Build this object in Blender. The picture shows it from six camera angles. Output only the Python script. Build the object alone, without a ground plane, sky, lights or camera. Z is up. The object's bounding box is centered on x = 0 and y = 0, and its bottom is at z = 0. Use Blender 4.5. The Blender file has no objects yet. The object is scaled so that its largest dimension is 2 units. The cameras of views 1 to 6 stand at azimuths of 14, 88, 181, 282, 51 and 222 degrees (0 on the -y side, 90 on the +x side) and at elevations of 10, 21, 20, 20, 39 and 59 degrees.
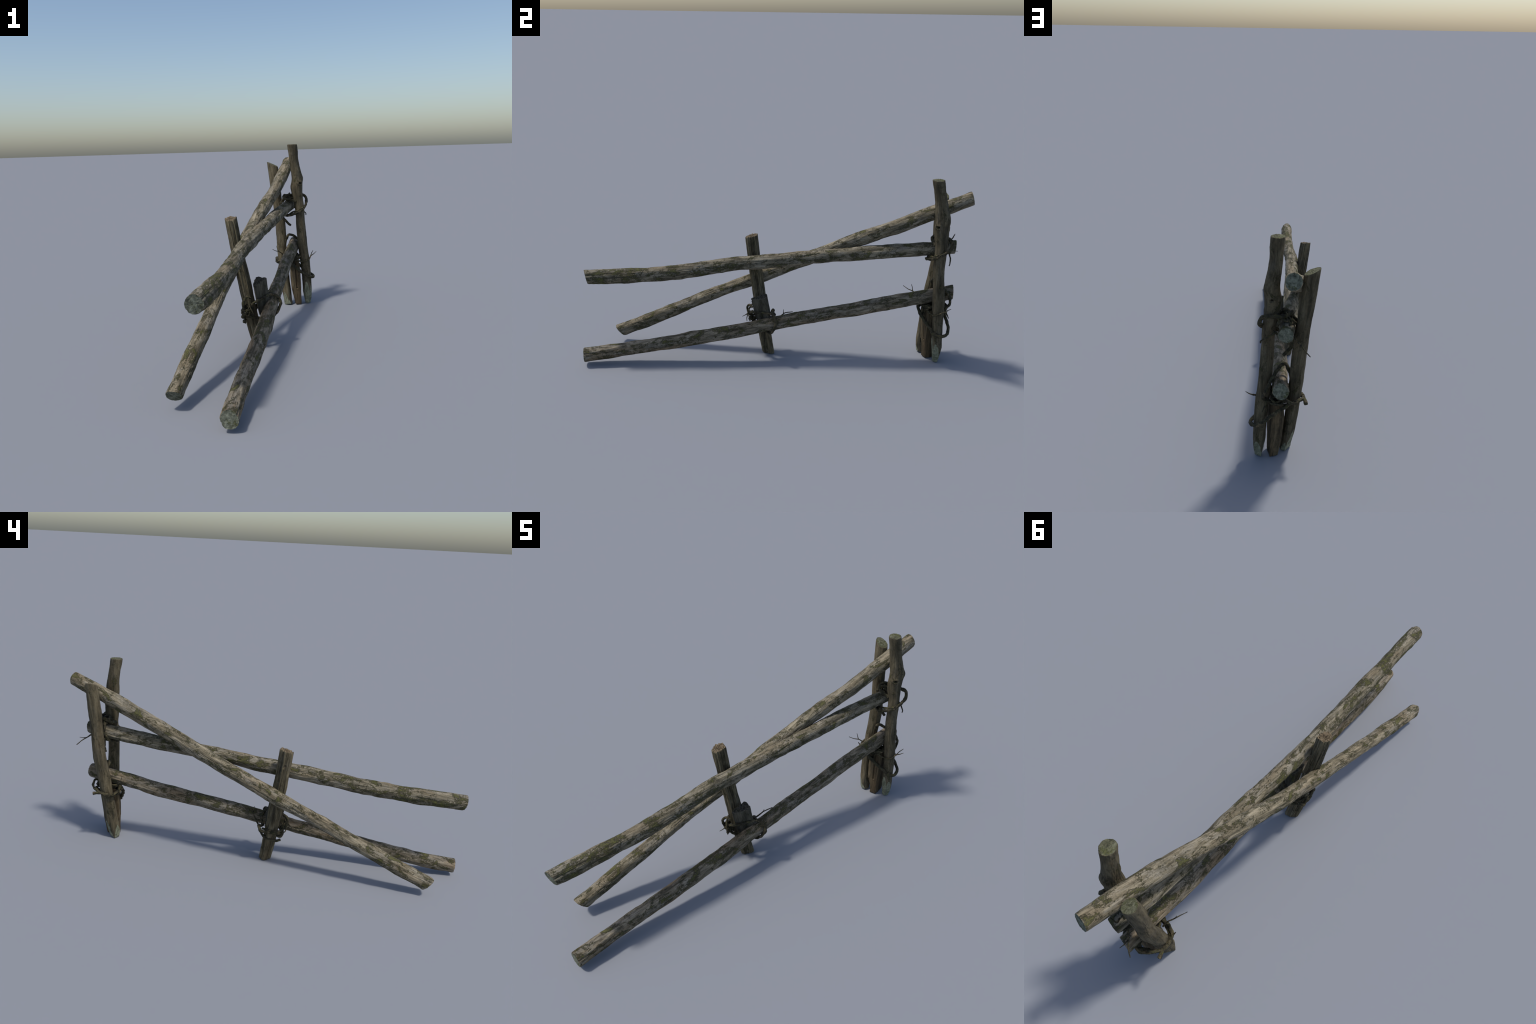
# Leaning rustic fence section: three weathered mossy rails, two round posts,
# one split-timber post, two short wedged stakes, lashed together with wild vine.
import bpy, math
import numpy as np
from mathutils import Matrix, Vector

rng = np.random.default_rng(7)

# --------------------------------------------------------------------------
#  noise and spline helpers
# --------------------------------------------------------------------------
_perm = np.random.default_rng(11).permutation(256)
_perm = np.concatenate([_perm, _perm, _perm])
_grad = np.array([[1,1,0],[-1,1,0],[1,-1,0],[-1,-1,0],[1,0,1],[-1,0,1],[1,0,-1],[-1,0,-1],
                  [0,1,1],[0,-1,1],[0,1,-1],[0,-1,-1],[1,1,0],[-1,1,0],[0,-1,1],[0,-1,-1]], float)

def perlin(x, y, z):
    xi, yi, zi = (np.floor(a).astype(int) for a in (x, y, z))
    fx, fy, fz = x - xi, y - yi, z - zi
    xi, yi, zi = xi & 255, yi & 255, zi & 255
    s = lambda t: t*t*t*(t*(t*6-15)+10)
    u, v, w = s(fx), s(fy), s(fz)
    def g(i, j, k):
        h = _perm[_perm[_perm[xi+i]+yi+j]+zi+k] & 15
        gr = _grad[h]
        return gr[..., 0]*(fx-i) + gr[..., 1]*(fy-j) + gr[..., 2]*(fz-k)
    l = lambda a, b, t: a + t*(b-a)
    return l(l(l(g(0,0,0), g(1,0,0), u), l(g(0,1,0), g(1,1,0), u), v),
             l(l(g(0,0,1), g(1,0,1), u), l(g(0,1,1), g(1,1,1), u), v), w)

def fbm(x, y, z, octaves=3):
    out, a = 0, 1.0
    for _ in range(octaves):
        out = out + a*perlin(x, y, z)
        x, y, z, a = x*2.03+5.1, y*2.03+1.7, z*2.03+9.2, a*.5
    return out

def spline(ctrl, t):
    """natural cubic spline through evenly spaced control values"""
    c = np.asarray(ctrl, float)
    if c.ndim == 1: return spline(c[:, None], t)[:, 0]
    n = len(c); h = 1/(n-1)
    if n == 2: return c[0] + np.asarray(t)[:, None]*(c[1]-c[0])
    A = np.eye(n); r = np.zeros_like(c)
    for i in range(1, n-1):
        A[i, i-1:i+2] = [h/6, 2*h/3, h/6]
        r[i] = (c[i+1]-2*c[i]+c[i-1])/h
    m = np.linalg.solve(A, r)
    i = np.clip((t/h).astype(int), 0, n-2)
    a = (((i+1)*h - t)/h)[:, None]; b = 1-a
    return a*c[i] + b*c[i+1] + ((a**3-a)*m[i] + (b**3-b)*m[i+1])*h*h/6

def unit(v):
    v = np.asarray(v, float)
    return v/np.linalg.norm(v, axis=-1, keepdims=True)

def smooth(x, a, b):
    t = np.clip((x-a)/(b-a), 0, 1)
    return t*t*(3-2*t)

# --------------------------------------------------------------------------
#  materials
# --------------------------------------------------------------------------
def srgb(r, g, b):
    f = lambda c: c/12.92 if c <= .04045 else ((c+.055)/1.055)**2.4
    return (f(r/255), f(g/255), f(b/255), 1)

class Nodes:
    def __init__(self, name):
        self.m = bpy.data.materials.new(name); self.m.use_nodes = True
        self.t = self.m.node_tree; self.n = self.t.nodes
        self.bsdf = self.n['Principled BSDF']
        self.co = self.n.new('ShaderNodeTexCoord').outputs['Object']
    def link(self, a, b): self.t.links.new(a, b)
    def mapping(self, scale, loc=(0, 0, 0)):
        m = self.n.new('ShaderNodeMapping')
        m.inputs['Scale'].default_value = scale; m.inputs['Location'].default_value = loc
        self.link(self.co, m.inputs['Vector']); return m.outputs[0]
    def noise(self, vec, scale, detail=4, rough=.55, dist=0.0):
        n = self.n.new('ShaderNodeTexNoise')
        n.inputs['Scale'].default_value = scale; n.inputs['Detail'].default_value = detail
        n.inputs['Roughness'].default_value = rough; n.inputs['Distortion'].default_value = dist
        self.link(vec, n.inputs['Vector']); return n.outputs['Fac']
    def ramp(self, fac, stops, smoothstep=False):
        r = self.n.new('ShaderNodeValToRGB'); e = r.color_ramp.elements
        if smoothstep: r.color_ramp.interpolation = 'EASE'
        while len(e) < len(stops): e.new(.5)
        for el, (p, c) in zip(e, stops):
            el.position = p
            el.color = c if isinstance(c, tuple) else (c, c, c, 1)
        self.link(fac, r.inputs[0]); return r.outputs[0]
    def mix(self, fac, a, b, mode='MIX'):
        m = self.n.new('ShaderNodeMix'); m.data_type = 'RGBA'; m.blend_type = mode
        for sock, v in ((m.inputs[0], fac), (m.inputs[6], a), (m.inputs[7], b)):
            if isinstance(v, (int, float)): sock.default_value = v
            elif isinstance(v, tuple): sock.default_value = v
            else: self.link(v, sock)
        return m.outputs[2]
    def math(self, op, a, b=0.0, c=0.0):
        m = self.n.new('ShaderNodeMath'); m.operation = op
        for s, v in zip(m.inputs, (a, b, c)):
            if isinstance(v, (int, float)): s.default_value = v
            else: self.link(v, s)
        return m.outputs[0]
    def bump(self, h, strength, dist, normal=None):
        b = self.n.new('ShaderNodeBump')
        b.inputs['Strength'].default_value = strength; b.inputs['Distance'].default_value = dist
        self.link(h, b.inputs['Height'])
        if normal is not None: self.link(normal, b.inputs['Normal'])
        return b.outputs[0]
    def finish(self, col, rough, normal):
        self.link(col, self.bsdf.inputs['Base Color'])
        if isinstance(rough, float): self.bsdf.inputs['Roughness'].default_value = rough
        else: self.link(rough, self.bsdf.inputs['Roughness'])
        self.bsdf.inputs['Specular IOR Level'].default_value = .25
        self.link(normal, self.bsdf.inputs['Normal'])
        return self.m

def wood(name, light, mid, dark, warm, warm_amt=.35, moss=.53, moss_patch=27.0, seed=0.0, streak=1.0, lichen=.38,
         end_moss=None, moss_dark=(66, 65, 42), moss_light=(88, 88, 45), moss_bright=(110, 112, 44)):
    """weathered barkless wood, grain along the object's own z axis; moss is the mask threshold (lower = more)"""
    N = Nodes(name)
    off = (seed*1.7, seed*.9, seed*2.3)
    o = lambda k: (off[0]+k, off[1]-k*.7, off[2]+k*1.3)
    iso = N.mapping((1, 1, 1), off)
    g1 = N.noise(N.mapping((1, 1, .16), off), 46, 6, .65, .3)
    g2 = N.noise(N.mapping((1, 1, .07), o(2)), 190, 4, .65)
    col = N.ramp(g1, [(.34, srgb(*dark)), (.49, srgb(*mid)), (.63, srgb(*light))])
    # warm, less weathered wood showing through
    wm = N.ramp(N.noise(N.mapping((1, 1, .25), o(3)), 12, 5, .65), [(.50, 0.), (.62, 1.)])
    col = N.mix(N.math('MULTIPLY', wm, warm_amt), col, srgb(*warm))
    # silver-grey weathered film in broken patches
    sv = N.ramp(N.noise(N.mapping((1, 1, .35), o(4)), 26, 7, .72), [(.52, 0.), (.58, 1.)])
    grey = [(c*.55+(sum(light)/3)*.45)*1.03 for c in light]
    col = N.mix(N.math('MULTIPLY', sv, lichen), col, srgb(*[min(255, c) for c in grey]))
    # fine fibres
    col = N.mix(.8*streak, col, N.ramp(g2, [(.32, 0.42), (.52, 1.0), (.68, 1.12)]), 'MULTIPLY')
    # pale flecks
    fl = N.ramp(N.noise(N.mapping((1, 1, .22), o(5)), 120, 4, .7), [(.63, 0.), (.69, 1.)])
    col = N.mix(N.math('MULTIPLY', fl, lichen*.9), col, srgb(*[min(255, c*1.18+8) for c in grey]))
    # thin dark checks along the grain
    chk = N.ramp(N.noise(N.mapping((1, 1, .04), o(8)), 95, 3, .5), [(.31, 1.), (.37, 0.)])
    col = N.mix(N.math('MULTIPLY', chk, .5*streak), col, srgb(*[c*.40 for c in dark]))
    # dirt speckle
    gr = N.ramp(N.noise(iso, 70, 6, .75), [(.54, 0.), (.66, .42)])
    col = N.mix(gr, col, srgb(*[c*.60 for c in dark]))
    # moss and algae: ragged patches broken by fine noise, brightest in the thick middle
    big = N.noise(N.mapping((1, 1, .6), o(6)), moss_patch, 8, .70, .5)
    fin = N.noise(iso, 190, 4, .75)
    mm = N.math('ADD', big, N.math('MULTIPLY', N.math('SUBTRACT', fin, .5), .45))
    if end_moss is not None:
        sep = N.n.new('ShaderNodeSeparateXYZ'); N.link(N.co, sep.inputs[0])
        z0, z1, amt = end_moss
        g = N.n.new('ShaderNodeMapRange'); N.link(sep.outputs['Z'], g.inputs[0])
        for k, v in enumerate((z0, z1, amt, 0.)): g.inputs[k+1].default_value = v
        mm = N.math('ADD', mm, g.outputs[0])
    t0 = moss
    film = N.ramp(mm, [(t0-.07, 0.), (t0+.01, 1.)])
    mask = N.ramp(mm, [(t0-.005, 0.), (t0+.05, 1.)])
    core = N.ramp(mm, [(t0+.03, 0.), (t0+.11, 1.)])
    brt = N.ramp(mm, [(t0+.13, 0.), (t0+.22, 1.)])
    mcol = N.mix(core, srgb(*moss_dark), srgb(*moss_light))
    mcol = N.mix(brt, mcol, srgb(*moss_bright))
    mcol = N.mix(.85, mcol, N.ramp(N.noise(iso, 300, 3, .75), [(.36, .30), (.56, 1.12)]), 'MULTIPLY')
    col = N.mix(N.math('MULTIPLY', film, .33), col, srgb(*[c*.9 for c in moss_dark]))
    col = N.mix(N.math('MULTIPLY', mask, .78), col, mcol)
    h = N.math('ADD', N.math('MULTIPLY', g2, .6), N.math('ADD', N.math('MULTIPLY', g1, .8), N.math('MULTIPLY', N.noise(iso, 120, 4, .7), .4)))
    nrm = N.bump(h, .6*streak, .004)
    nrm = N.bump(N.math('MULTIPLY', mask, N.math('ADD', .35, N.noise(iso, 260, 3, .75))), .8, .004, nrm)
    return N.finish(col, .9, nrm)

def cut_wood(name, light, mid, dark, moss=.3, seed=0.0, scale=60):
    """pale sawn or hewn faces with a grey-green lichen film"""
    N = Nodes(name)
    v = N.mapping((1, 1, 1), (seed, seed*2, seed*3))
    a = N.noise(v, scale, 6, .65, .6)
    col = N.ramp(a, [(.33, srgb(*dark)), (.5, srgb(*mid)), (.66, srgb(*light))])
    sc = N.ramp(N.noise(N.mapping((1, .3, .3), (seed*4, 0, 0)), 170, 5, .7), [(.36, .38), (.5, 1.)])
    col = N.mix(.7, col, sc, 'MULTIPLY')
    m = N.ramp(N.noise(v, 34, 6, .7), [(.60-.2*moss, 0.), (.68-.2*moss, .8)])
    mc = N.ramp(N.noise(v, 210, 3, .6), [(.4, srgb(54, 56, 34)), (.6, srgb(90, 92, 52))])
    col = N.mix(m, col, mc)
    nrm = N.bump(N.math('ADD', a, N.noise(v, 240, 3, .6)), .5, .003)
    return N.finish(col, .9, nrm)

def vine_bark(name, seed=0.0):
    N = Nodes(name)
    v = N.mapping((1, 1, 1), (seed, seed, seed))
    a = N.noise(v, 60, 5, .65)
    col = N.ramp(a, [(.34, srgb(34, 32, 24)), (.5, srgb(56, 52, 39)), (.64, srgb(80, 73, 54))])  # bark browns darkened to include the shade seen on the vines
    tan = N.ramp(N.noise(v, 38, 3, .6), [(.59, 0.), (.70, .8)])
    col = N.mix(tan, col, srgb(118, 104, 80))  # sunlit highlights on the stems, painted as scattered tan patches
    ms = N.ramp(N.noise(v, 90, 4, .7), [(.54, 0.), (.63, .75)])
    col = N.mix(ms, col, srgb(70, 70, 38))
    nrm = N.bump(N.math('ADD', a, N.noise(v, 300, 3, .6)), .6, .003)
    return N.finish(col, .85, nrm)

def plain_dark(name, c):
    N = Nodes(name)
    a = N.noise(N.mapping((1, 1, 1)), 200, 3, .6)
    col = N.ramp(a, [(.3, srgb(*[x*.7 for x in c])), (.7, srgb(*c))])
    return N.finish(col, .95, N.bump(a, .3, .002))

M_UPPER = wood('weathered_rail_wood', seed=1.3, moss=.534, light=(148, 139, 119), mid=(118, 110, 91), dark=(80, 74, 61), warm=(130, 114, 89), end_moss=(.0, .55, .05))
M_DIAG = wood('weathered_brace_wood', seed=4.1, moss=.543, light=(152, 142, 120), mid=(122, 113, 93), dark=(84, 78, 63), warm=(136, 119, 93), end_moss=(.0, .5, .03))
M_LOWER = wood('weathered_low_rail_wood', seed=7.7, moss=.534, light=(144, 134, 115), mid=(113, 104, 87), dark=(77, 71, 58), warm=(142, 119, 89), warm_amt=.45)
POST = dict(light=(108, 99, 78), mid=(86, 78, 60), dark=(60, 55, 42), warm=(100, 86, 64))
M_POST = wood('knotty_post_wood', seed=2.2, moss=.60, lichen=.25, streak=.55, **POST)
M_POST2 = wood('round_post_wood', seed=5.9, moss=.61, lichen=.22, streak=.5, **POST)
M_SPLIT = wood('split_timber_wood', seed=3.4, moss=.62, lichen=.3, light=(126, 116, 92), mid=(96, 88, 68), dark=(60, 55, 43), warm=(120, 104, 78), warm_amt=.3)
M_STAKE = wood('brown_stake_wood', seed=6.3, moss=.68, lichen=.1, light=(106, 93, 70), mid=(84, 73, 54), dark=(58, 50, 38), warm=(104, 84, 58), warm_amt=.45)
M_STUB = wood('grey_stub_wood', seed=8.8, moss=.58, lichen=.25, light=(88, 84, 72), mid=(68, 65, 55), dark=(47, 45, 38), warm=(84, 77, 62))
M_CUT = cut_wood('lichen_cut_end', (134, 137, 120), (108, 111, 96), (72, 74, 62), .30, 1.0)
M_CUTMOSS = cut_wood('mossy_cut_end', (116, 116, 94), (94, 93, 72), (60, 60, 44), .45, 2.0)
M_HEWN = cut_wood('hewn_point_wood', (148, 149, 126), (126, 128, 107), (98, 100, 81), .0, 3.0, 40)
M_BROKEN = cut_wood('broken_top_wood', (134, 119, 97), (108, 95, 75), (70, 61, 47), .0, 4.0, 90)
M_STUBTOP = cut_wood('grey_stub_top', (92, 88, 78), (70, 67, 58), (44, 42, 36), .1, 5.0, 90)
M_VINE = vine_bark('vine_bark', 1.0)
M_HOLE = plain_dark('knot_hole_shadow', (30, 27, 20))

# --------------------------------------------------------------------------
#  mesh helpers
# --------------------------------------------------------------------------
ROOT = bpy.data.objects.new('wooden_fence', None)
bpy.context.collection.objects.link(ROOT)
ROOT['label'] = 'leaning rustic pole fence section, weathered mossy wood lashed with vines'
ROOT['category'] = 'wooden fence'

def add_mesh(name, verts, faces, mats, mat_idx, parent, basis=None, smooth_angle=50):
    """verts are given in world space; basis (4x4) becomes the object's frame"""
    B = Matrix.Identity(4) if basis is None else basis
    inv = np.array(B.inverted())
    v = verts @ inv[:3, :3].T + inv[:3, 3]
    me = bpy.data.meshes.new(name)
    me.from_pydata(v.tolist(), [], faces)
    for m in mats: me.materials.append(m)
    me.polygons.foreach_set('material_index', np.asarray(mat_idx, np.int32))
    me.polygons.foreach_set('use_smooth', np.ones(len(faces), bool))
    me.update()
    me.set_sharp_from_angle(angle=math.radians(smooth_angle))
    ob = bpy.data.objects.new(name, me)
    bpy.context.collection.objects.link(ob)
    ob.parent = parent
    pm = parent.matrix_world.copy() if parent is not ROOT else Matrix.Identity(4)
    ob.matrix_world = B
    ob.matrix_parent_inverse = Matrix.Identity(4)
    ob.matrix_basis = (FRAMES.get(parent.name, Matrix.Identity(4))).inverted() @ B
    FRAMES[ob.name] = B
    return ob
FRAMES = {ROOT.name: Matrix.Identity(4)}

def log(name, path, ru, rv, ref, mats, cap0=None, cap1=None, seed=0.0, polygon=None,
        lump=.0022, grain=.0011, groove=0.0, seg=112, step=.0045, knots=(), facets=(), pits=(),
        cap_rough=.0009, cap_mats=(1, 1), crack=None, chamfer=.0025):
    """round or split timber swept along a spline.
    path: control points; ru, rv: half widths; ref: direction of the rv axis.
    cap0/cap1: normals of the cut ends; knots: (t, angle, height, length, width);
    facets: (point, normal) hewing planes; pits: (t, angle, depth, radius)."""
    dense = spline(path, np.linspace(0, 1, 400))
    L = np.linalg.norm(np.diff(dense, axis=0), axis=1).sum()
    n = int(L/step)+1
    t = np.linspace(0, 1, n)
    P = spline(path, t)
    T = unit(np.gradient(P, axis=0))
    ref = np.asarray(ref, float)
    V = unit(ref - (T@ref)[:, None]*T)
    U = np.cross(V, T)
    a, b = spline(ru, t), spline(rv, t)
    th = np.linspace(0, 2*np.pi, seg, endpoint=False)
    TH, SS = np.meshgrid(th, t*L)
    ct, st = np.cos(TH), np.sin(TH)
    if polygon is None:
        # slightly flattened round: low harmonics that drift along the log
        base = a[:, None]*b[:, None]/np.sqrt((b[:, None]*ct)**2 + (a[:, None]*st)**2)
    else:
        # polygon cross-section(s), blended along the length, corners softened
        polys = [np.asarray(p, float) for p in polygon]
        outs = []
        for p in polys:
            dirs = np.stack([np.cos(th), np.sin(th)], 1)
            r = np.full(seg, 1e9)
            sup = []
            for i in range(len(p)):
                p0, p1 = p[i], p[(i+1) % len(p)]
                e = p1-p0; nn = np.array([e[1], -e[0]]); nn = nn/np.linalg.norm(nn)
                if nn@p0 < 0: nn = -nn
                d = dirs@nn
                sup.append(np.where(d > 1e-3, (nn@p0)/np.maximum(d, 1e-3), 1e9))
            q = np.array(sup)
            r = (q**-32.0).sum(0)**(-1/32.0)       # soft minimum rounds the arrises
            outs.append(r)
        k = np.clip(t*(len(outs)-1), 0, len(outs)-1-1e-6) if len(outs) > 1 else np.zeros(n)
        i = k.astype(int); f = (k-i)[:, None]
        outs = np.array(outs)
        base = outs[i]*(1-f) + outs[np.minimum(i+1, len(outs)-1)]*f
        base = base*(a/np.mean(a))[:, None]
    rm = base.mean()
    cx, cy = ct*rm, st*rm
    s0 = seed*13.7
    R = base.copy()
    R += lump*1.6*fbm(cx*16+s0, cy*16+s0, SS*7+s0, 3)
    g = fbm(cx*90+s0, cy*90-s0, SS*5+s0, 3)
    R += grain*g
    ridge = np.abs(perlin(cx*150+s0, cy*150, SS*4-s0))
    R -= grain*1.6*np.maximum(0, .16-ridge)/.16*smooth(perlin(cx*30, cy*30+s0, SS*3), -.1, .3)
    R += grain*.5*fbm(cx*130, cy*130+s0, SS*60, 2)
    if groove:
        gg = np.abs(perlin(cx*75+s0, cy*75+s0*2, SS*1.3+s0))
        R -= groove*np.maximum(0, .2-gg)/.2*(.45+.8*smooth(perlin(cx*22+9, cy*22, SS*2), -.3, .4))
        R -= groove*.4*np.maximum(0, .12-np.abs(perlin(cx*190+s0, cy*190, SS*2.5)))/.12
    def ang(d): return np.abs((d+np.pi) % (2*np.pi) - np.pi)
    for (kt, ka, kh, kl, kw) in knots:
        R += kh*np.exp(-((SS-kt*L)/kl)**2 - (ang(TH-ka)/kw)**2)
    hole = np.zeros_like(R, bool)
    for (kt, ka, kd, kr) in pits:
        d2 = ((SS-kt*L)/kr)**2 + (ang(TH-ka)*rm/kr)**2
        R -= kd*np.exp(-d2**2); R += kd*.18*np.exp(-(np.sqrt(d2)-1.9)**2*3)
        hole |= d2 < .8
    if crack is not None:
        ca, t0, t1, cd, cw = crack
        wob = ca + .12*perlin(SS*14, SS*0+3, SS*0+seed)
        R -= cd*np.exp(-((ang(TH-wob)*rm)/cw)**2)*smooth(SS/L, t0, t0+.05)*(1-smooth(SS/L, t1-.05, t1))
    # worn, chamfered ends
    dist = np.minimum(SS, L-SS)
    R -= chamfer*.55*np.maximum(0, 1-dist/chamfer)**2
    rad = R[..., None]*(ct[..., None]*U[:, None] + st[..., None]*V[:, None])
    W = P[:, None] + rad
    # slanted end cuts: slide the rings near an end along the axis onto the cut plane
    for end, nrm in ((0, cap0), (-1, cap1)):
        if nrm is None: continue
        nrm = unit(nrm); tv = T[end]
        off = -(rad@nrm)/(tv@nrm)
        span = np.abs(off[end]).max()*1.6+.002
        w = 1-smooth(np.abs(SS - SS[end, 0])/span, 0, 1)
        jag = cap_rough*perlin(cx*120+s0, cy*120, SS*0+seed+end)
        W = W + (w*(off+jag))[..., None]*tv
    # axe facets: push everything outside a plane back onto it
    cutmask = np.zeros_like(R, bool)
    for (p0, nn) in facets:
        nn = unit(nn); d = (W-np.asarray(p0))@nn
        d = d + .0012*fbm(W[..., 0]*70+s0, W[..., 1]*70, W[..., 2]*45, 2)
        out = d > 0
        cutmask |= d > .0006
        W = W - (np.where(out, d, 0))[..., None]*nn
    verts = [W.reshape(-1, 3)]
    idx = np.arange(n*seg).reshape(n, seg)
    q = np.stack([idx[:-1], np.roll(idx, -1, 1)[:-1], np.roll(idx, -1, 1)[1:], idx[1:]], -1).reshape(-1, 4)
    mi = np.zeros((n-1, seg), int)
    mi[cutmask[:-1] & cutmask[1:]] = 2 if len(mats) > 2 else 1
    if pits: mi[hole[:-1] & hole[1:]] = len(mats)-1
    faces = q.tolist(); mi = mi.ravel().tolist()
    base_i = n*seg
    # caps: concentric rings with saw and crack relief
    rings = 14
    for end, cm in ((0, cap_mats[0]), (-1, cap_mats[1])):
        ring = W[end]; c = ring.mean(0); nout = -T[0] if end == 0 else T[-1]
        prev = idx[end]
        for k in range(1, rings):
            f = 1-k/rings
            p = c + (ring-c)*f
            h = cap_rough*(fbm(p[:, 0]*130+s0, p[:, 1]*130, p[:, 2]*130, 3) - .2)*smooth(np.array(1-f), 0, .25)
            loc = np.stack([(p-c)@U[end], (p-c)@V[end]], 1)
            h -= cap_rough*.9*np.maximum(0, .12-np.abs(perlin(loc[:, 0]*160+s0, loc[:, 1]*35, np.full(seg, seed))))/.12*min(1, k/2)
            p = p + h[:, None]*nout
            verts.append(p); cur = base_i + np.arange(seg); base_i += seg
            nx = np.roll(prev, -1), np.roll(cur, -1)
            fq = np.stack([prev, cur, nx[1], nx[0]], -1) if end == 0 else np.stack([prev, nx[0], nx[1], cur], -1)
            if end == 0: fq = fq
            faces += fq.tolist(); mi += [cm]*seg; prev = cur
        verts.append((c)[None]); ci = base_i; base_i += 1
        nx = np.roll(prev, -1)
        tri = np.stack([nx, prev, np.full(seg, ci)], -1) if end == 0 else np.stack([prev, nx, np.full(seg, ci)], -1)
        faces += tri.tolist(); mi += [cm]*seg
    z = Vector(P[-1]-P[0]).normalized(); x = Vector(U[n//2]); x = (x - z*x.dot(z)).normalized(); y = z.cross(x)
    Bm = Matrix((x, y, z)).transposed().to_4x4(); Bm.translation = Vector(P[0])
    allv = np.concatenate(verts)
    allv[:, 2] = np.maximum(allv[:, 2], 0.0)
    ob = add_mesh(name, allv, faces, mats, mi, ROOT, Bm)
    fix_normals(ob)
    return ob

def hewn(foot, height, cuts):
    """axe-cut planes round a foot: direction, distance at the ground and at the given height"""
    out = []
    for dx, dy, r0, r1 in cuts:
        k = math.hypot(dx, dy); dx, dy = dx/k, dy/k
        out.append(((foot[0]+dx*r0, foot[1]+dy*r0, 0.0), (dx, dy, -(r1-r0)/height)))
    return out

def fix_normals(ob):
    import bmesh
    bm = bmesh.new(); bm.from_mesh(ob.data)
    bmesh.ops.recalc_face_normals(bm, faces=bm.faces)
    bm.to_mesh(ob.data); bm.free()

# --------------------------------------------------------------------------
#  rails (start at the front, low-y end)
# --------------------------------------------------------------------------
log('rail',
    [(.0100,-.9793,.4445),(.0045,-.7787,.4470),(-.0005,-.5815,.4578),(-.0125,-.3895,.4802),(-.0255,-.1997,.5056),(-.028,-.0091,.5207),
     (-.0265,.1799,.5423),(-.0239,.368,.5599),(-.025,.5555,.5749),(-.0179,.7427,.5922),(-.0082,.9225,.6090)],
    [.032,.033,.0325,.0335,.0335,.034,.032,.0325], [.0385,.0395,.0385,.037,.0345,.034,.0365,.034],
    (0, 0, 1), [M_UPPER, M_CUT], (.28, -.98, -.18), (.2, 1, -.04), seed=1.0, lump=.003, grain=.0014,
    knots=[(.24, -1.6, .004, .03, .5), (.10, -1.4, .004, .035, .6), (.63, 2.2, .004, .02, .4), (.42, 0.4, .0035, .025, .5)])
log('rail',
    [(-.1315,-.8553,.0603),(-.1270,-.6748,.1378),(-.1225,-.4941,.217),(-.119,-.3136,.3006),(-.1095,-.1284,.3769),(-.1030,.056,.4591),
     (-.09,.2418,.5397),(-.0729,.4259,.625),(-.0491,.613,.7022),(-.0379,.7988,.7824),(-.0323,.9885,.8625)],
    [.0315,.0315,.030,.030,.031,.033,.033,.0335], [.0355,.0355,.031,.034,.035,.0375,.038,.0355],
    (0, 0, 1), [M_DIAG, M_CUT], (.1, -.74, -.67), (.12, .95, .27), seed=2.0, lump=.003, grain=.0014,
    knots=[(.30, 1.7, .004, .03, .5), (.67, -1.2, .003, .03, .6), (.80, 1.5, .003, .03, .6)])
log('rail',
    [(.1210,-.9945,.0508),(.1020,-.803,.0701),(.0935,-.6086,.0992),(.0855,-.4134,.1317),(.0760,-.2174,.1643),(.0600,-.0232,.2005),
     (.0445,.1709,.2329),(.0348,.3648,.2646),(.0217,.557,.2967),(.0164,.7475,.3309),(.0092,.9325,.3652)],
    [.0335,.0335,.033,.033,.0325,.033,.033,.034], [.0366,.0350,.0355,.035,.036,.0369,.0367,.0378],
    (0, 0, 1), [M_LOWER, M_CUT], (.12, -1, -.03), (.2, 1, .05), seed=3.0, lump=.003, grain=.0014,
    knots=[(.13, 1.5, .003, .03, .5), (.29, 1.4, .0025, .02, .5)])

# --------------------------------------------------------------------------
#  posts and stakes (start at the foot)
# --------------------------------------------------------------------------
log('post',
    [(.1,.8535,.0),(.0986,.8513,.1059),(.0919,.8471,.2143),(.0816,.8413,.3204),(.0729,.8336,.4231),(.0661,.8276,.5213),
     (.0599,.8276,.613),(.0486,.8244,.6957),(.0507,.8203,.7706),(.0396,.8108,.8386),(.0341,.7986,.9051),(.0317,.7848,.9709)],
    [.0264,.0266,.0266,.0276,.0287,.0266,.027,.033,.0326,.0284,.0278,.0283],
    [.0278,.028,.0278,.0291,.0279,.0284,.0286,.0345,.0366,.0325,.0304,.0294],
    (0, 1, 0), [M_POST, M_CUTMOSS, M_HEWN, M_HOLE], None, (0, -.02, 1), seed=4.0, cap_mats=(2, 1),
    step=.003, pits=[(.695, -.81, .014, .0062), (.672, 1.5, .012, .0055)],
    knots=[(.695, -.81, .006, .022, .5), (.725, .75, .007, .022, .55), (.66, 2.9, .005, .022, .5), (.745, 1.7, .004, .025, .5), (.60, -.3, .0035, .02, .5), (.35, .8, .003, .015, .5)],
    facets=hewn((.1,.8535), .11, [(1,-.4,.013,.0265),(-1,.2,.0115,.031),(0,-1,.0135,.0275),(.5,1,.0125,.030),(-.6,-.8,.015,.031)]))
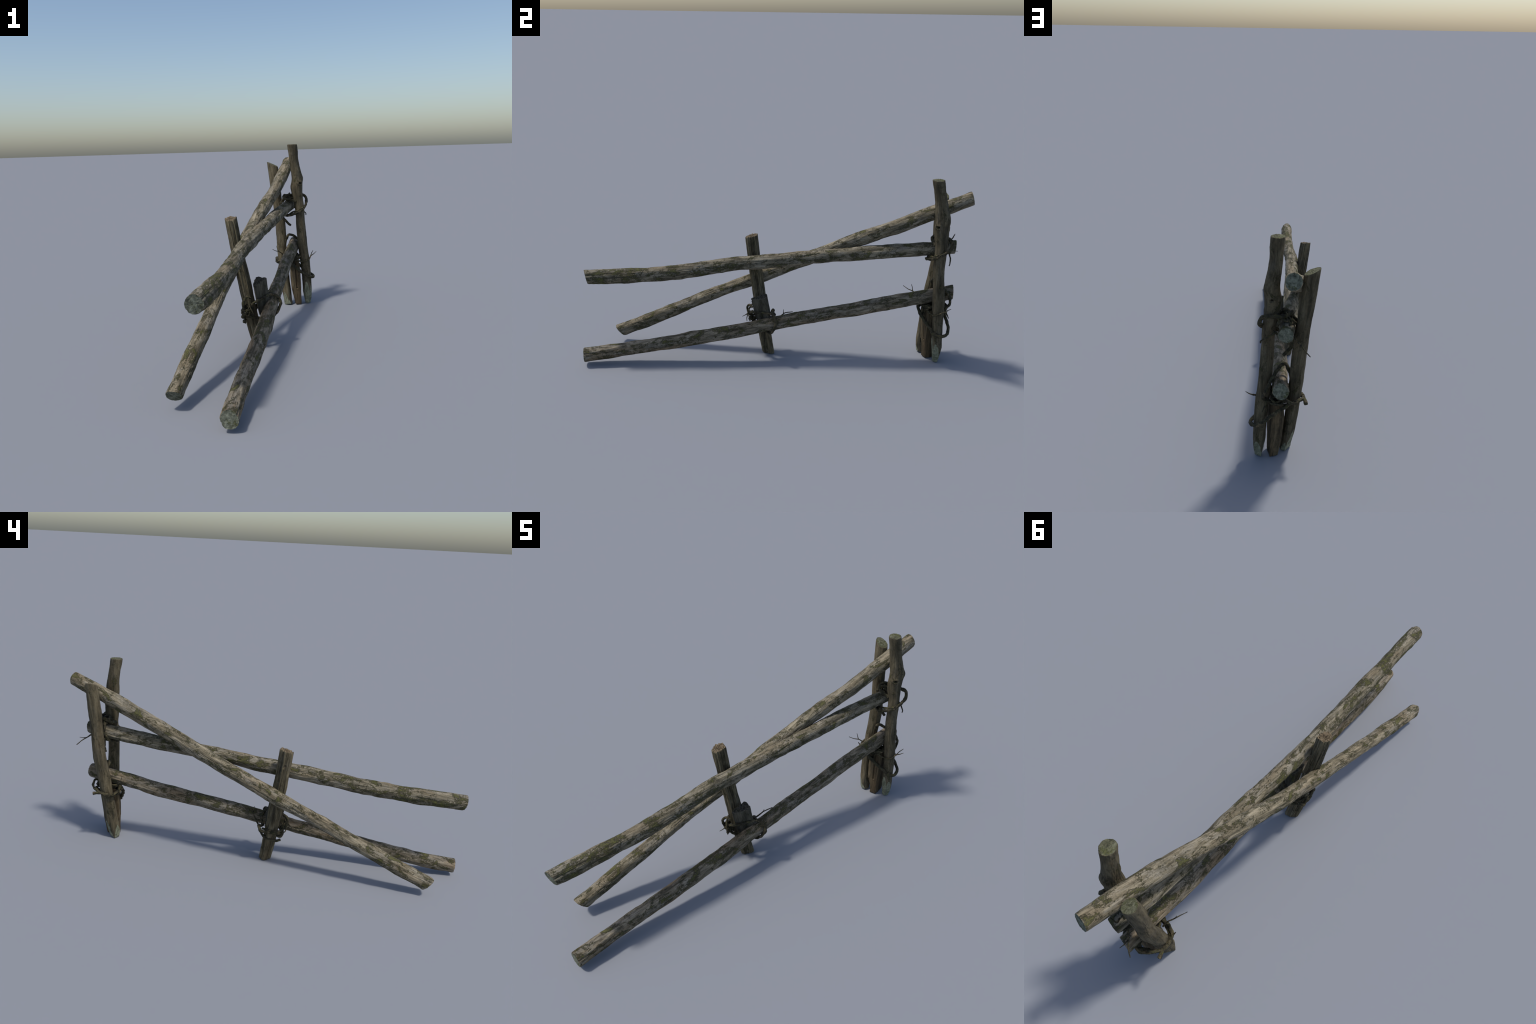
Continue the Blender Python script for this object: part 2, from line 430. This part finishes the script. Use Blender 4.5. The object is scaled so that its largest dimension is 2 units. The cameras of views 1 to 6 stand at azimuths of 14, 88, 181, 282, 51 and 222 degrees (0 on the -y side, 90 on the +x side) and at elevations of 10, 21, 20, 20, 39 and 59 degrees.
log('post',
    [(-.0093,.802,.0),(-.0274,.8125,.1173),(-.0425,.8231,.2417),(-.0534,.8374,.3653),(-.0638,.8516,.4881),(-.0765,.852,.6115),(-.0914,.8546,.734),(-.1061,.8592,.8565)],
    [.0235,.0265,.0283,.030,.0299,.0301,.0318], [.0312,.0336,.0332,.0326,.0318,.031,.029],
    (0, 1, 0), [M_POST2, M_CUTMOSS, M_HEWN], None, (.42, 0, .91), seed=5.0, cap_mats=(2, 1), step=.003,
    facets=hewn((-.0093,.802), .075, [(-1,.75,.0175,.040),(-.6,-1,.019,.031),(.35,-1,.021,.0325),(.5,1,.024,.033)]))
log('post',
    [(-.001,-.035,.0),(-.0295,-.0615,.162),(-.052,-.0845,.3278),(-.0765,-.1085,.4849),(-.098,-.126,.6345)],
    [.030,.030,.030], [.03,.03,.03], (0, 1, 0), [M_SPLIT, M_BROKEN], (0, 0, -1), (0, -.25, .97), seed=6.0,
    polygon=[[(-.0375,.003),(-.010,.030),(.020,.034),(.030,.016),(.014,-.026),(-.004,-.036)], [(-.037,.003),(-.012,.033),(.020,.033),(.028,.010),(.017,-.027),(-.006,-.036)], [(-.031,.004),(-.014,.032),(.021,.026),(.024,-.018),(.006,-.036),(-.015,-.029)]],
    groove=.0045, grain=.0010, lump=.0020, cap_rough=.004, seg=160, step=.003,
    pits=[(.87, 3.4, .004, .008)])
log('stake',
    [(.044,.832,.0),(.037,.830,.10),(.030,.828,.20),(.026,.824,.278)],
    [.03,.03,.03], [.03,.03,.03], (0, 1, 0), [M_STAKE, M_STUBTOP], (0, 0, -1), (0, -.2, 1), seed=7.0,
    polygon=[[(.026,-.026),(.010,.044),(-.026,.030),(-.006,-.039)], [(.034,-.030),(.014,.050),(-.037,.044),(-.026,-.044)], [(.035,-.030),(.016,.054),(-.039,.047),(-.025,-.046)], [(.03,-.024),(.014,.048),(-.03,.040),(-.02,-.038)]],
    grain=.0009, groove=.0012, seg=128, step=.0025, crack=(-1.35, .33, 1.0, .009, .0028), pits=[(.345, -1.32, .008, .0045)], cap_rough=.005)
log('stake',
    [(.024,-.052,.165),(.020,-.064,.22),(.016,-.076,.275),(.012,-.087,.332)],
    [.022,.027,.030,.031], [.03,.03,.03], (0, 1, 0), [M_STUB, M_STUBTOP], (0, 0, -1), (.05, -.30, 1), seed=8.0,
    polygon=[[(-.006,-.040),(.018,-.012),(.034,.032),(.016,.042),(-.016,.036),(-.016,-.028)]],
    grain=.0012, groove=.0022, seg=128, step=.0025, cap_rough=.0045, crack=(1.2, .5, 1.1, .007, .003), pits=[(.93, -1.9, .006, .005)])

# --------------------------------------------------------------------------
#  vine lashings
# --------------------------------------------------------------------------
def vine(name, pts, r0, r1, parent, seed=0.0, seg=14, lumps=.22, step=.0022, snapped=True):
    """gnarled stem swept along a spline, thickness r0 -> r1"""
    pts = np.asarray(pts, float)
    d = np.concatenate([[0], np.cumsum(np.linalg.norm(np.diff(pts, axis=0), axis=1))])
    # centripetal-style resample of a Catmull-Rom chain
    ext = np.vstack([2*pts[0]-pts[1], pts, 2*pts[-1]-pts[-2]])
    out = []
    for i in range(1, len(ext)-2):
        k = max(3, int((d[i]-d[i-1])/step))
        u = np.linspace(0, 1, k, endpoint=(i == len(ext)-3))[:, None]
        p0, p1, p2, p3 = ext[i-1:i+3]
        out.append(.5*((2*p1)+(-p0+p2)*u+(2*p0-5*p1+4*p2-p3)*u**2+(-p0+3*p1-3*p2+p3)*u**3))
    P = np.vstack(out); n = len(P); t = np.linspace(0, 1, n)
    s = t*d[-1]
    wob = .0016*min(1, r0/.005)
    P = P + wob*np.stack([perlin(s*55+seed*3, s*0+k*7.3, s*0+seed) for k in range(3)], 1)*np.minimum(1, 6*np.minimum(t, 1-t))[:, None]
    T = unit(np.gradient(P, axis=0))
    U = np.zeros_like(P); u = unit(np.cross(T[0], [.3, .5, .81])); U[0] = u
    for i in range(1, n):
        u = u - T[i]*(u@T[i]); u /= np.linalg.norm(u); U[i] = u
    V = np.cross(T, U)
    th = np.linspace(0, 2*np.pi, seg, endpoint=False); TH, S = np.meshgrid(th, s)
    r = (r0+(r1-r0)*t)[:, None]
    R = r*(1 + lumps*fbm(np.cos(TH)*1.2+seed, np.sin(TH)*1.2, S*45+seed*5, 2) + .22*np.maximum(0, perlin(S*38, S*0+seed, S*0))*2)
    R += r*.12*np.sin(TH*3+S*160)
    W = P[:, None] + R[..., None]*(np.cos(TH)[..., None]*U[:, None]+np.sin(TH)[..., None]*V[:, None])
    idx = np.arange(n*seg).reshape(n, seg)
    q = np.stack([idx[:-1], np.roll(idx, -1, 1)[:-1], np.roll(idx, -1, 1)[1:], idx[1:]], -1).reshape(-1, 4).tolist()
    e = n*seg
    verts = np.vstack([W.reshape(-1, 3), P[:1]-T[:1]*r0*.15, P[-1:]+T[-1:]*r1*.3])
    q += [[idx[0, (k+1) % seg], idx[0, k], e] for k in range(seg)]
    q += [[idx[-1, k], idx[-1, (k+1) % seg], e+1] for k in range(seg)]
    ob = add_mesh(name, verts, q, [M_VINE], [0]*len(q), parent, None, 60)
    fix_normals(ob)
    return ob

# upper lashing: knotty post to upper rail
tie = vine('vine_tie', [(.046,.802,.634),(.008,.799,.645),(-.026,.803,.653),(-.030,.832,.668),(-.002,.864,.666),(.045,.872,.666),(.084,.874,.664),
    (.098,.868,.640),(.098,.840,.612),(.087,.806,.588),(.063,.788,.568),(.023,.770,.557),(-.006,.784,.550),(-.038,.806,.563),
    (-.053,.825,.600),(-.047,.824,.632),(-.024,.831,.660),(.0,.817,.660),(.030,.818,.652)], .0085, .0065, ROOT, 1.0)
vine('vine_strand', [(.092,.822,.606),(.080,.799,.592),(.058,.792,.580),(.030,.783,.572),(.002,.792,.555),(-.030,.822,.556),(-.036,.86,.566),(.0,.885,.58),(.045,.868,.60)], .0055, .004, tie, 2.0)
vine('vine_strand', [(-.045,.845,.625),(-.030,.862,.648),(-.005,.872,.650),(.015,.862,.655),(.020,.842,.655),(.0,.835,.648),(-.02,.85,.646),(-.03,.875,.640),(-.02,.885,.625)], .006, .0045, tie, 3.0)
vine('vine_strand', [(-.040,.828,.640),(-.018,.812,.664),(.012,.822,.672),(.03,.850,.662),(.02,.872,.645),(.028,.868,.62)], .006, .005, tie, 3.5)
vine('twig', [(.030,.876,.600),(.060,.878,.580),(.080,.874,.567),(.093,.870,.557),(.095,.866,.545)], .0042, .0026, tie, 4.0)
vine('twig', [(-.028,.868,.590),(-.048,.900,.580),(-.068,.920,.567),(-.084,.940,.552),(-.104,.955,.536)], .0042, .0016, tie, 5.0)
vine('twig', [(-.066,.918,.568),(-.066,.938,.565),(-.063,.957,.565)], .0024, .0012, tie, 6.0)
vine('twig', [(-.046,.825,.575),(-.040,.832,.535),(-.022,.841,.508),(.003,.848,.482)], .0072, .0068, tie, 7.0)
vine('twig', [(-.028,.868,.650),(-.018,.865,.664),(-.004,.860,.682)], .0032, .0022, tie, 8.0)

vine('twig', [(-.018,.890,.638),(-.026,.908,.652),(-.010,.912,.679)], .0034, .0018, tie, 9.0)
upper_tie = tie
# lower lashing: posts, wedge stake and lowest rail
tie = vine('vine_tie', [(-.012,.764,.300),(.013,.760,.266),(.053,.783,.222),(.090,.810,.190),(.120,.824,.171),(.136,.852,.164),(.126,.885,.170),
    (.092,.905,.189),(.036,.900,.234),(-.004,.903,.268),(-.036,.890,.284),(-.066,.875,.287),(-.084,.842,.280),(-.078,.800,.264),(-.042,.780,.262),(-.010,.768,.272),(.012,.778,.292)],
    .0085, .0065, ROOT, 11.0)
vine('vine_strand', [(-.028,.838,.322),(-.034,.836,.360),(-.022,.828,.402),(-.006,.824,.428),(.020,.844,.420),(.052,.886,.380),(.073,.904,.336),(.083,.882,.302),(.066,.872,.284),(.03,.88,.27)], .0075, .0065, tie, 12.0)
vine('vine_strand', [(.0,.785,.300),(.024,.786,.286),(.050,.796,.273),(.078,.810,.266),(.113,.824,.275),(.124,.855,.297)], .005, .0034, tie, 13.0)
vine('twig', [(.122,.851,.294),(.125,.870,.307),(.131,.893,.322)], .003, .0014, tie, 14.0)
vine('twig', [(.124,.853,.296),(.139,.862,.306),(.155,.869,.320)], .0028, .0014, tie, 15.0)
vine('vine_strand', [(.0,.772,.296),(.030,.782,.292),(.062,.803,.298),(.058,.835,.300),(.030,.866,.296),(-.006,.866,.290),(-.020,.828,.300),(-.012,.785,.302),(.025,.783,.274),(.058,.800,.285)], .0062, .005, tie, 16.0)
vine('vine_strand', [(.05,.80,.300),(.034,.79,.268),(.030,.786,.246),(.020,.783,.240),(.016,.785,.262)], .004, .003, tie, 16.5)
vine('vine_strand', [(.010,.880,.305),(-.006,.908,.318),(-.030,.910,.298),(-.054,.892,.286),(-.070,.870,.284)], .006, .005, tie, 17.0)
vine('twig', [(-.066,.792,.262),(-.082,.822,.274),(-.088,.850,.279),(-.096,.880,.275)], .0068, .0072, tie, 18.0)
vine('twig', [(-.068,.787,.268),(-.075,.776,.278),(-.079,.769,.290)], .005, .0015, tie, 19.0)
vine('twig', [(-.026,.785,.296),(-.036,.763,.320),(-.054,.738,.339),(-.066,.715,.345),(-.081,.691,.359)], .0036, .0013, tie, 20.0)
vine('twig', [(-.054,.738,.339),(-.061,.737,.354),(-.065,.731,.374)], .0024, .0011, tie, 21.0)
vine('vine_strand', [(.004,.768,.302),(-.028,.764,.288),(-.052,.772,.277),(-.072,.786,.270),(-.086,.82,.276)], .0068, .006, tie, 23.0)
vine('twig', [(.066,.884,.29),(.075,.893,.268),(.085,.902,.245)], .004, .002, tie, 22.0)

lower_tie = tie
# middle lashing: split post, stub and lowest rail
tie = vine('vine_tie', [(-.020,-.020,.190),(.004,-.004,.222),(.030,-.012,.248),(.052,-.024,.256),(.073,-.010,.252),(.094,.0,.234),(.103,-.002,.210),(.097,-.010,.186),(.077,-.026,.156),
    (.045,-.048,.148),(.005,-.095,.156),(-.030,-.118,.170),(-.056,-.116,.176),(-.068,-.085,.180),(-.072,-.048,.184),(-.080,-.022,.190),(-.084,-.012,.208),(-.070,-.006,.216),(-.046,-.012,.202),(-.020,-.014,.190)], .0072, .0062, ROOT, 31.0)
vine('vine_strand', [(.058,-.020,.256),(.048,-.062,.258),(.038,-.094,.254),(.012,-.128,.244),(-.012,-.130,.226),(-.032,-.124,.206),(-.054,-.124,.196),(-.068,-.092,.190),(-.064,-.052,.192),(-.046,-.024,.186),(-.02,-.02,.175)], .0060, .005, tie, 32.0)
vine('vine_strand', [(-.036,-.116,.190),(-.044,-.134,.208),(-.044,-.146,.230),(-.040,-.148,.252),(-.032,-.136,.266),(-.016,-.122,.258)], .0066, .005, tie, 33.0)
vine('vine_strand', [(-.015,-.105,.195),(-.040,-.124,.184),(-.058,-.122,.166),(-.050,-.104,.158),(-.025,-.098,.165)], .0082, .006, tie, 34.0)
vine('vine_strand', [(-.02,.0,.17),(-.036,-.014,.158),(-.054,-.034,.146),(-.060,-.066,.138),(-.058,-.098,.136),(-.047,-.118,.138)], .0055, .0065, tie, 35.0)
vine('twig', [(-.030,-.120,.272),(-.024,-.136,.252),(-.016,-.146,.222)], .005, .0042, tie, 36.0)
vine('twig', [(-.016,-.146,.224),(-.022,-.160,.210),(-.030,-.175,.198)], .003, .0012, tie, 37.0)
vine('twig', [(-.016,-.146,.224),(-.006,-.150,.206),(.003,-.150,.186)], .0034, .0014, tie, 38.0)
vine('twig', [(-.020,-.008,.172),(-.008,.010,.190),(.004,.028,.216),(.018,.046,.240),(.026,.066,.250),(.034,.090,.258)], .0042, .002, tie, 39.0)
vine('twig', [(.018,.044,.239),(.026,.042,.254),(.031,.042,.269)], .0026, .0012, tie, 40.0)
def tangle(parent, centre, size, count, r, seed):
    """loose thin tendrils wound round a joint"""
    g = np.random.default_rng(seed)
    for k in range(count):
        a0 = g.uniform(0, 2*np.pi); turns = g.uniform(.5, 1.0); m = 7
        ang = a0 + np.linspace(0, turns*2*np.pi, m)
        ax = unit(g.normal(size=3)*[.5, .5, 1]); e1 = unit(np.cross(ax, [.31, .77, .2])); e2 = np.cross(ax, e1)
        rad = g.uniform(.75, 1.1, m)[:, None]
        pts = np.array(centre) + (rad*(np.cos(ang)[:, None]*e1 + np.sin(ang)[:, None]*e2))*np.array(size) + g.normal(size=(m, 3))*.003
        vine('vine_strand', pts, r*g.uniform(.8, 1.2), r*.5, parent, seed+k)

tangle(upper_tie, (-.004, .842, .652), (.024, .024, .012), 4, .004, 51)
tangle(lower_tie, (.030, .812, .296), (.032, .030, .012), 5, .0042, 61)
tangle(tie, (-.030, -.128, .205), (.020, .016, .028), 4, .0038, 71)
tangle(lower_tie, (.018, .884, .288), (.032, .018, .020), 5, .0062, 81)
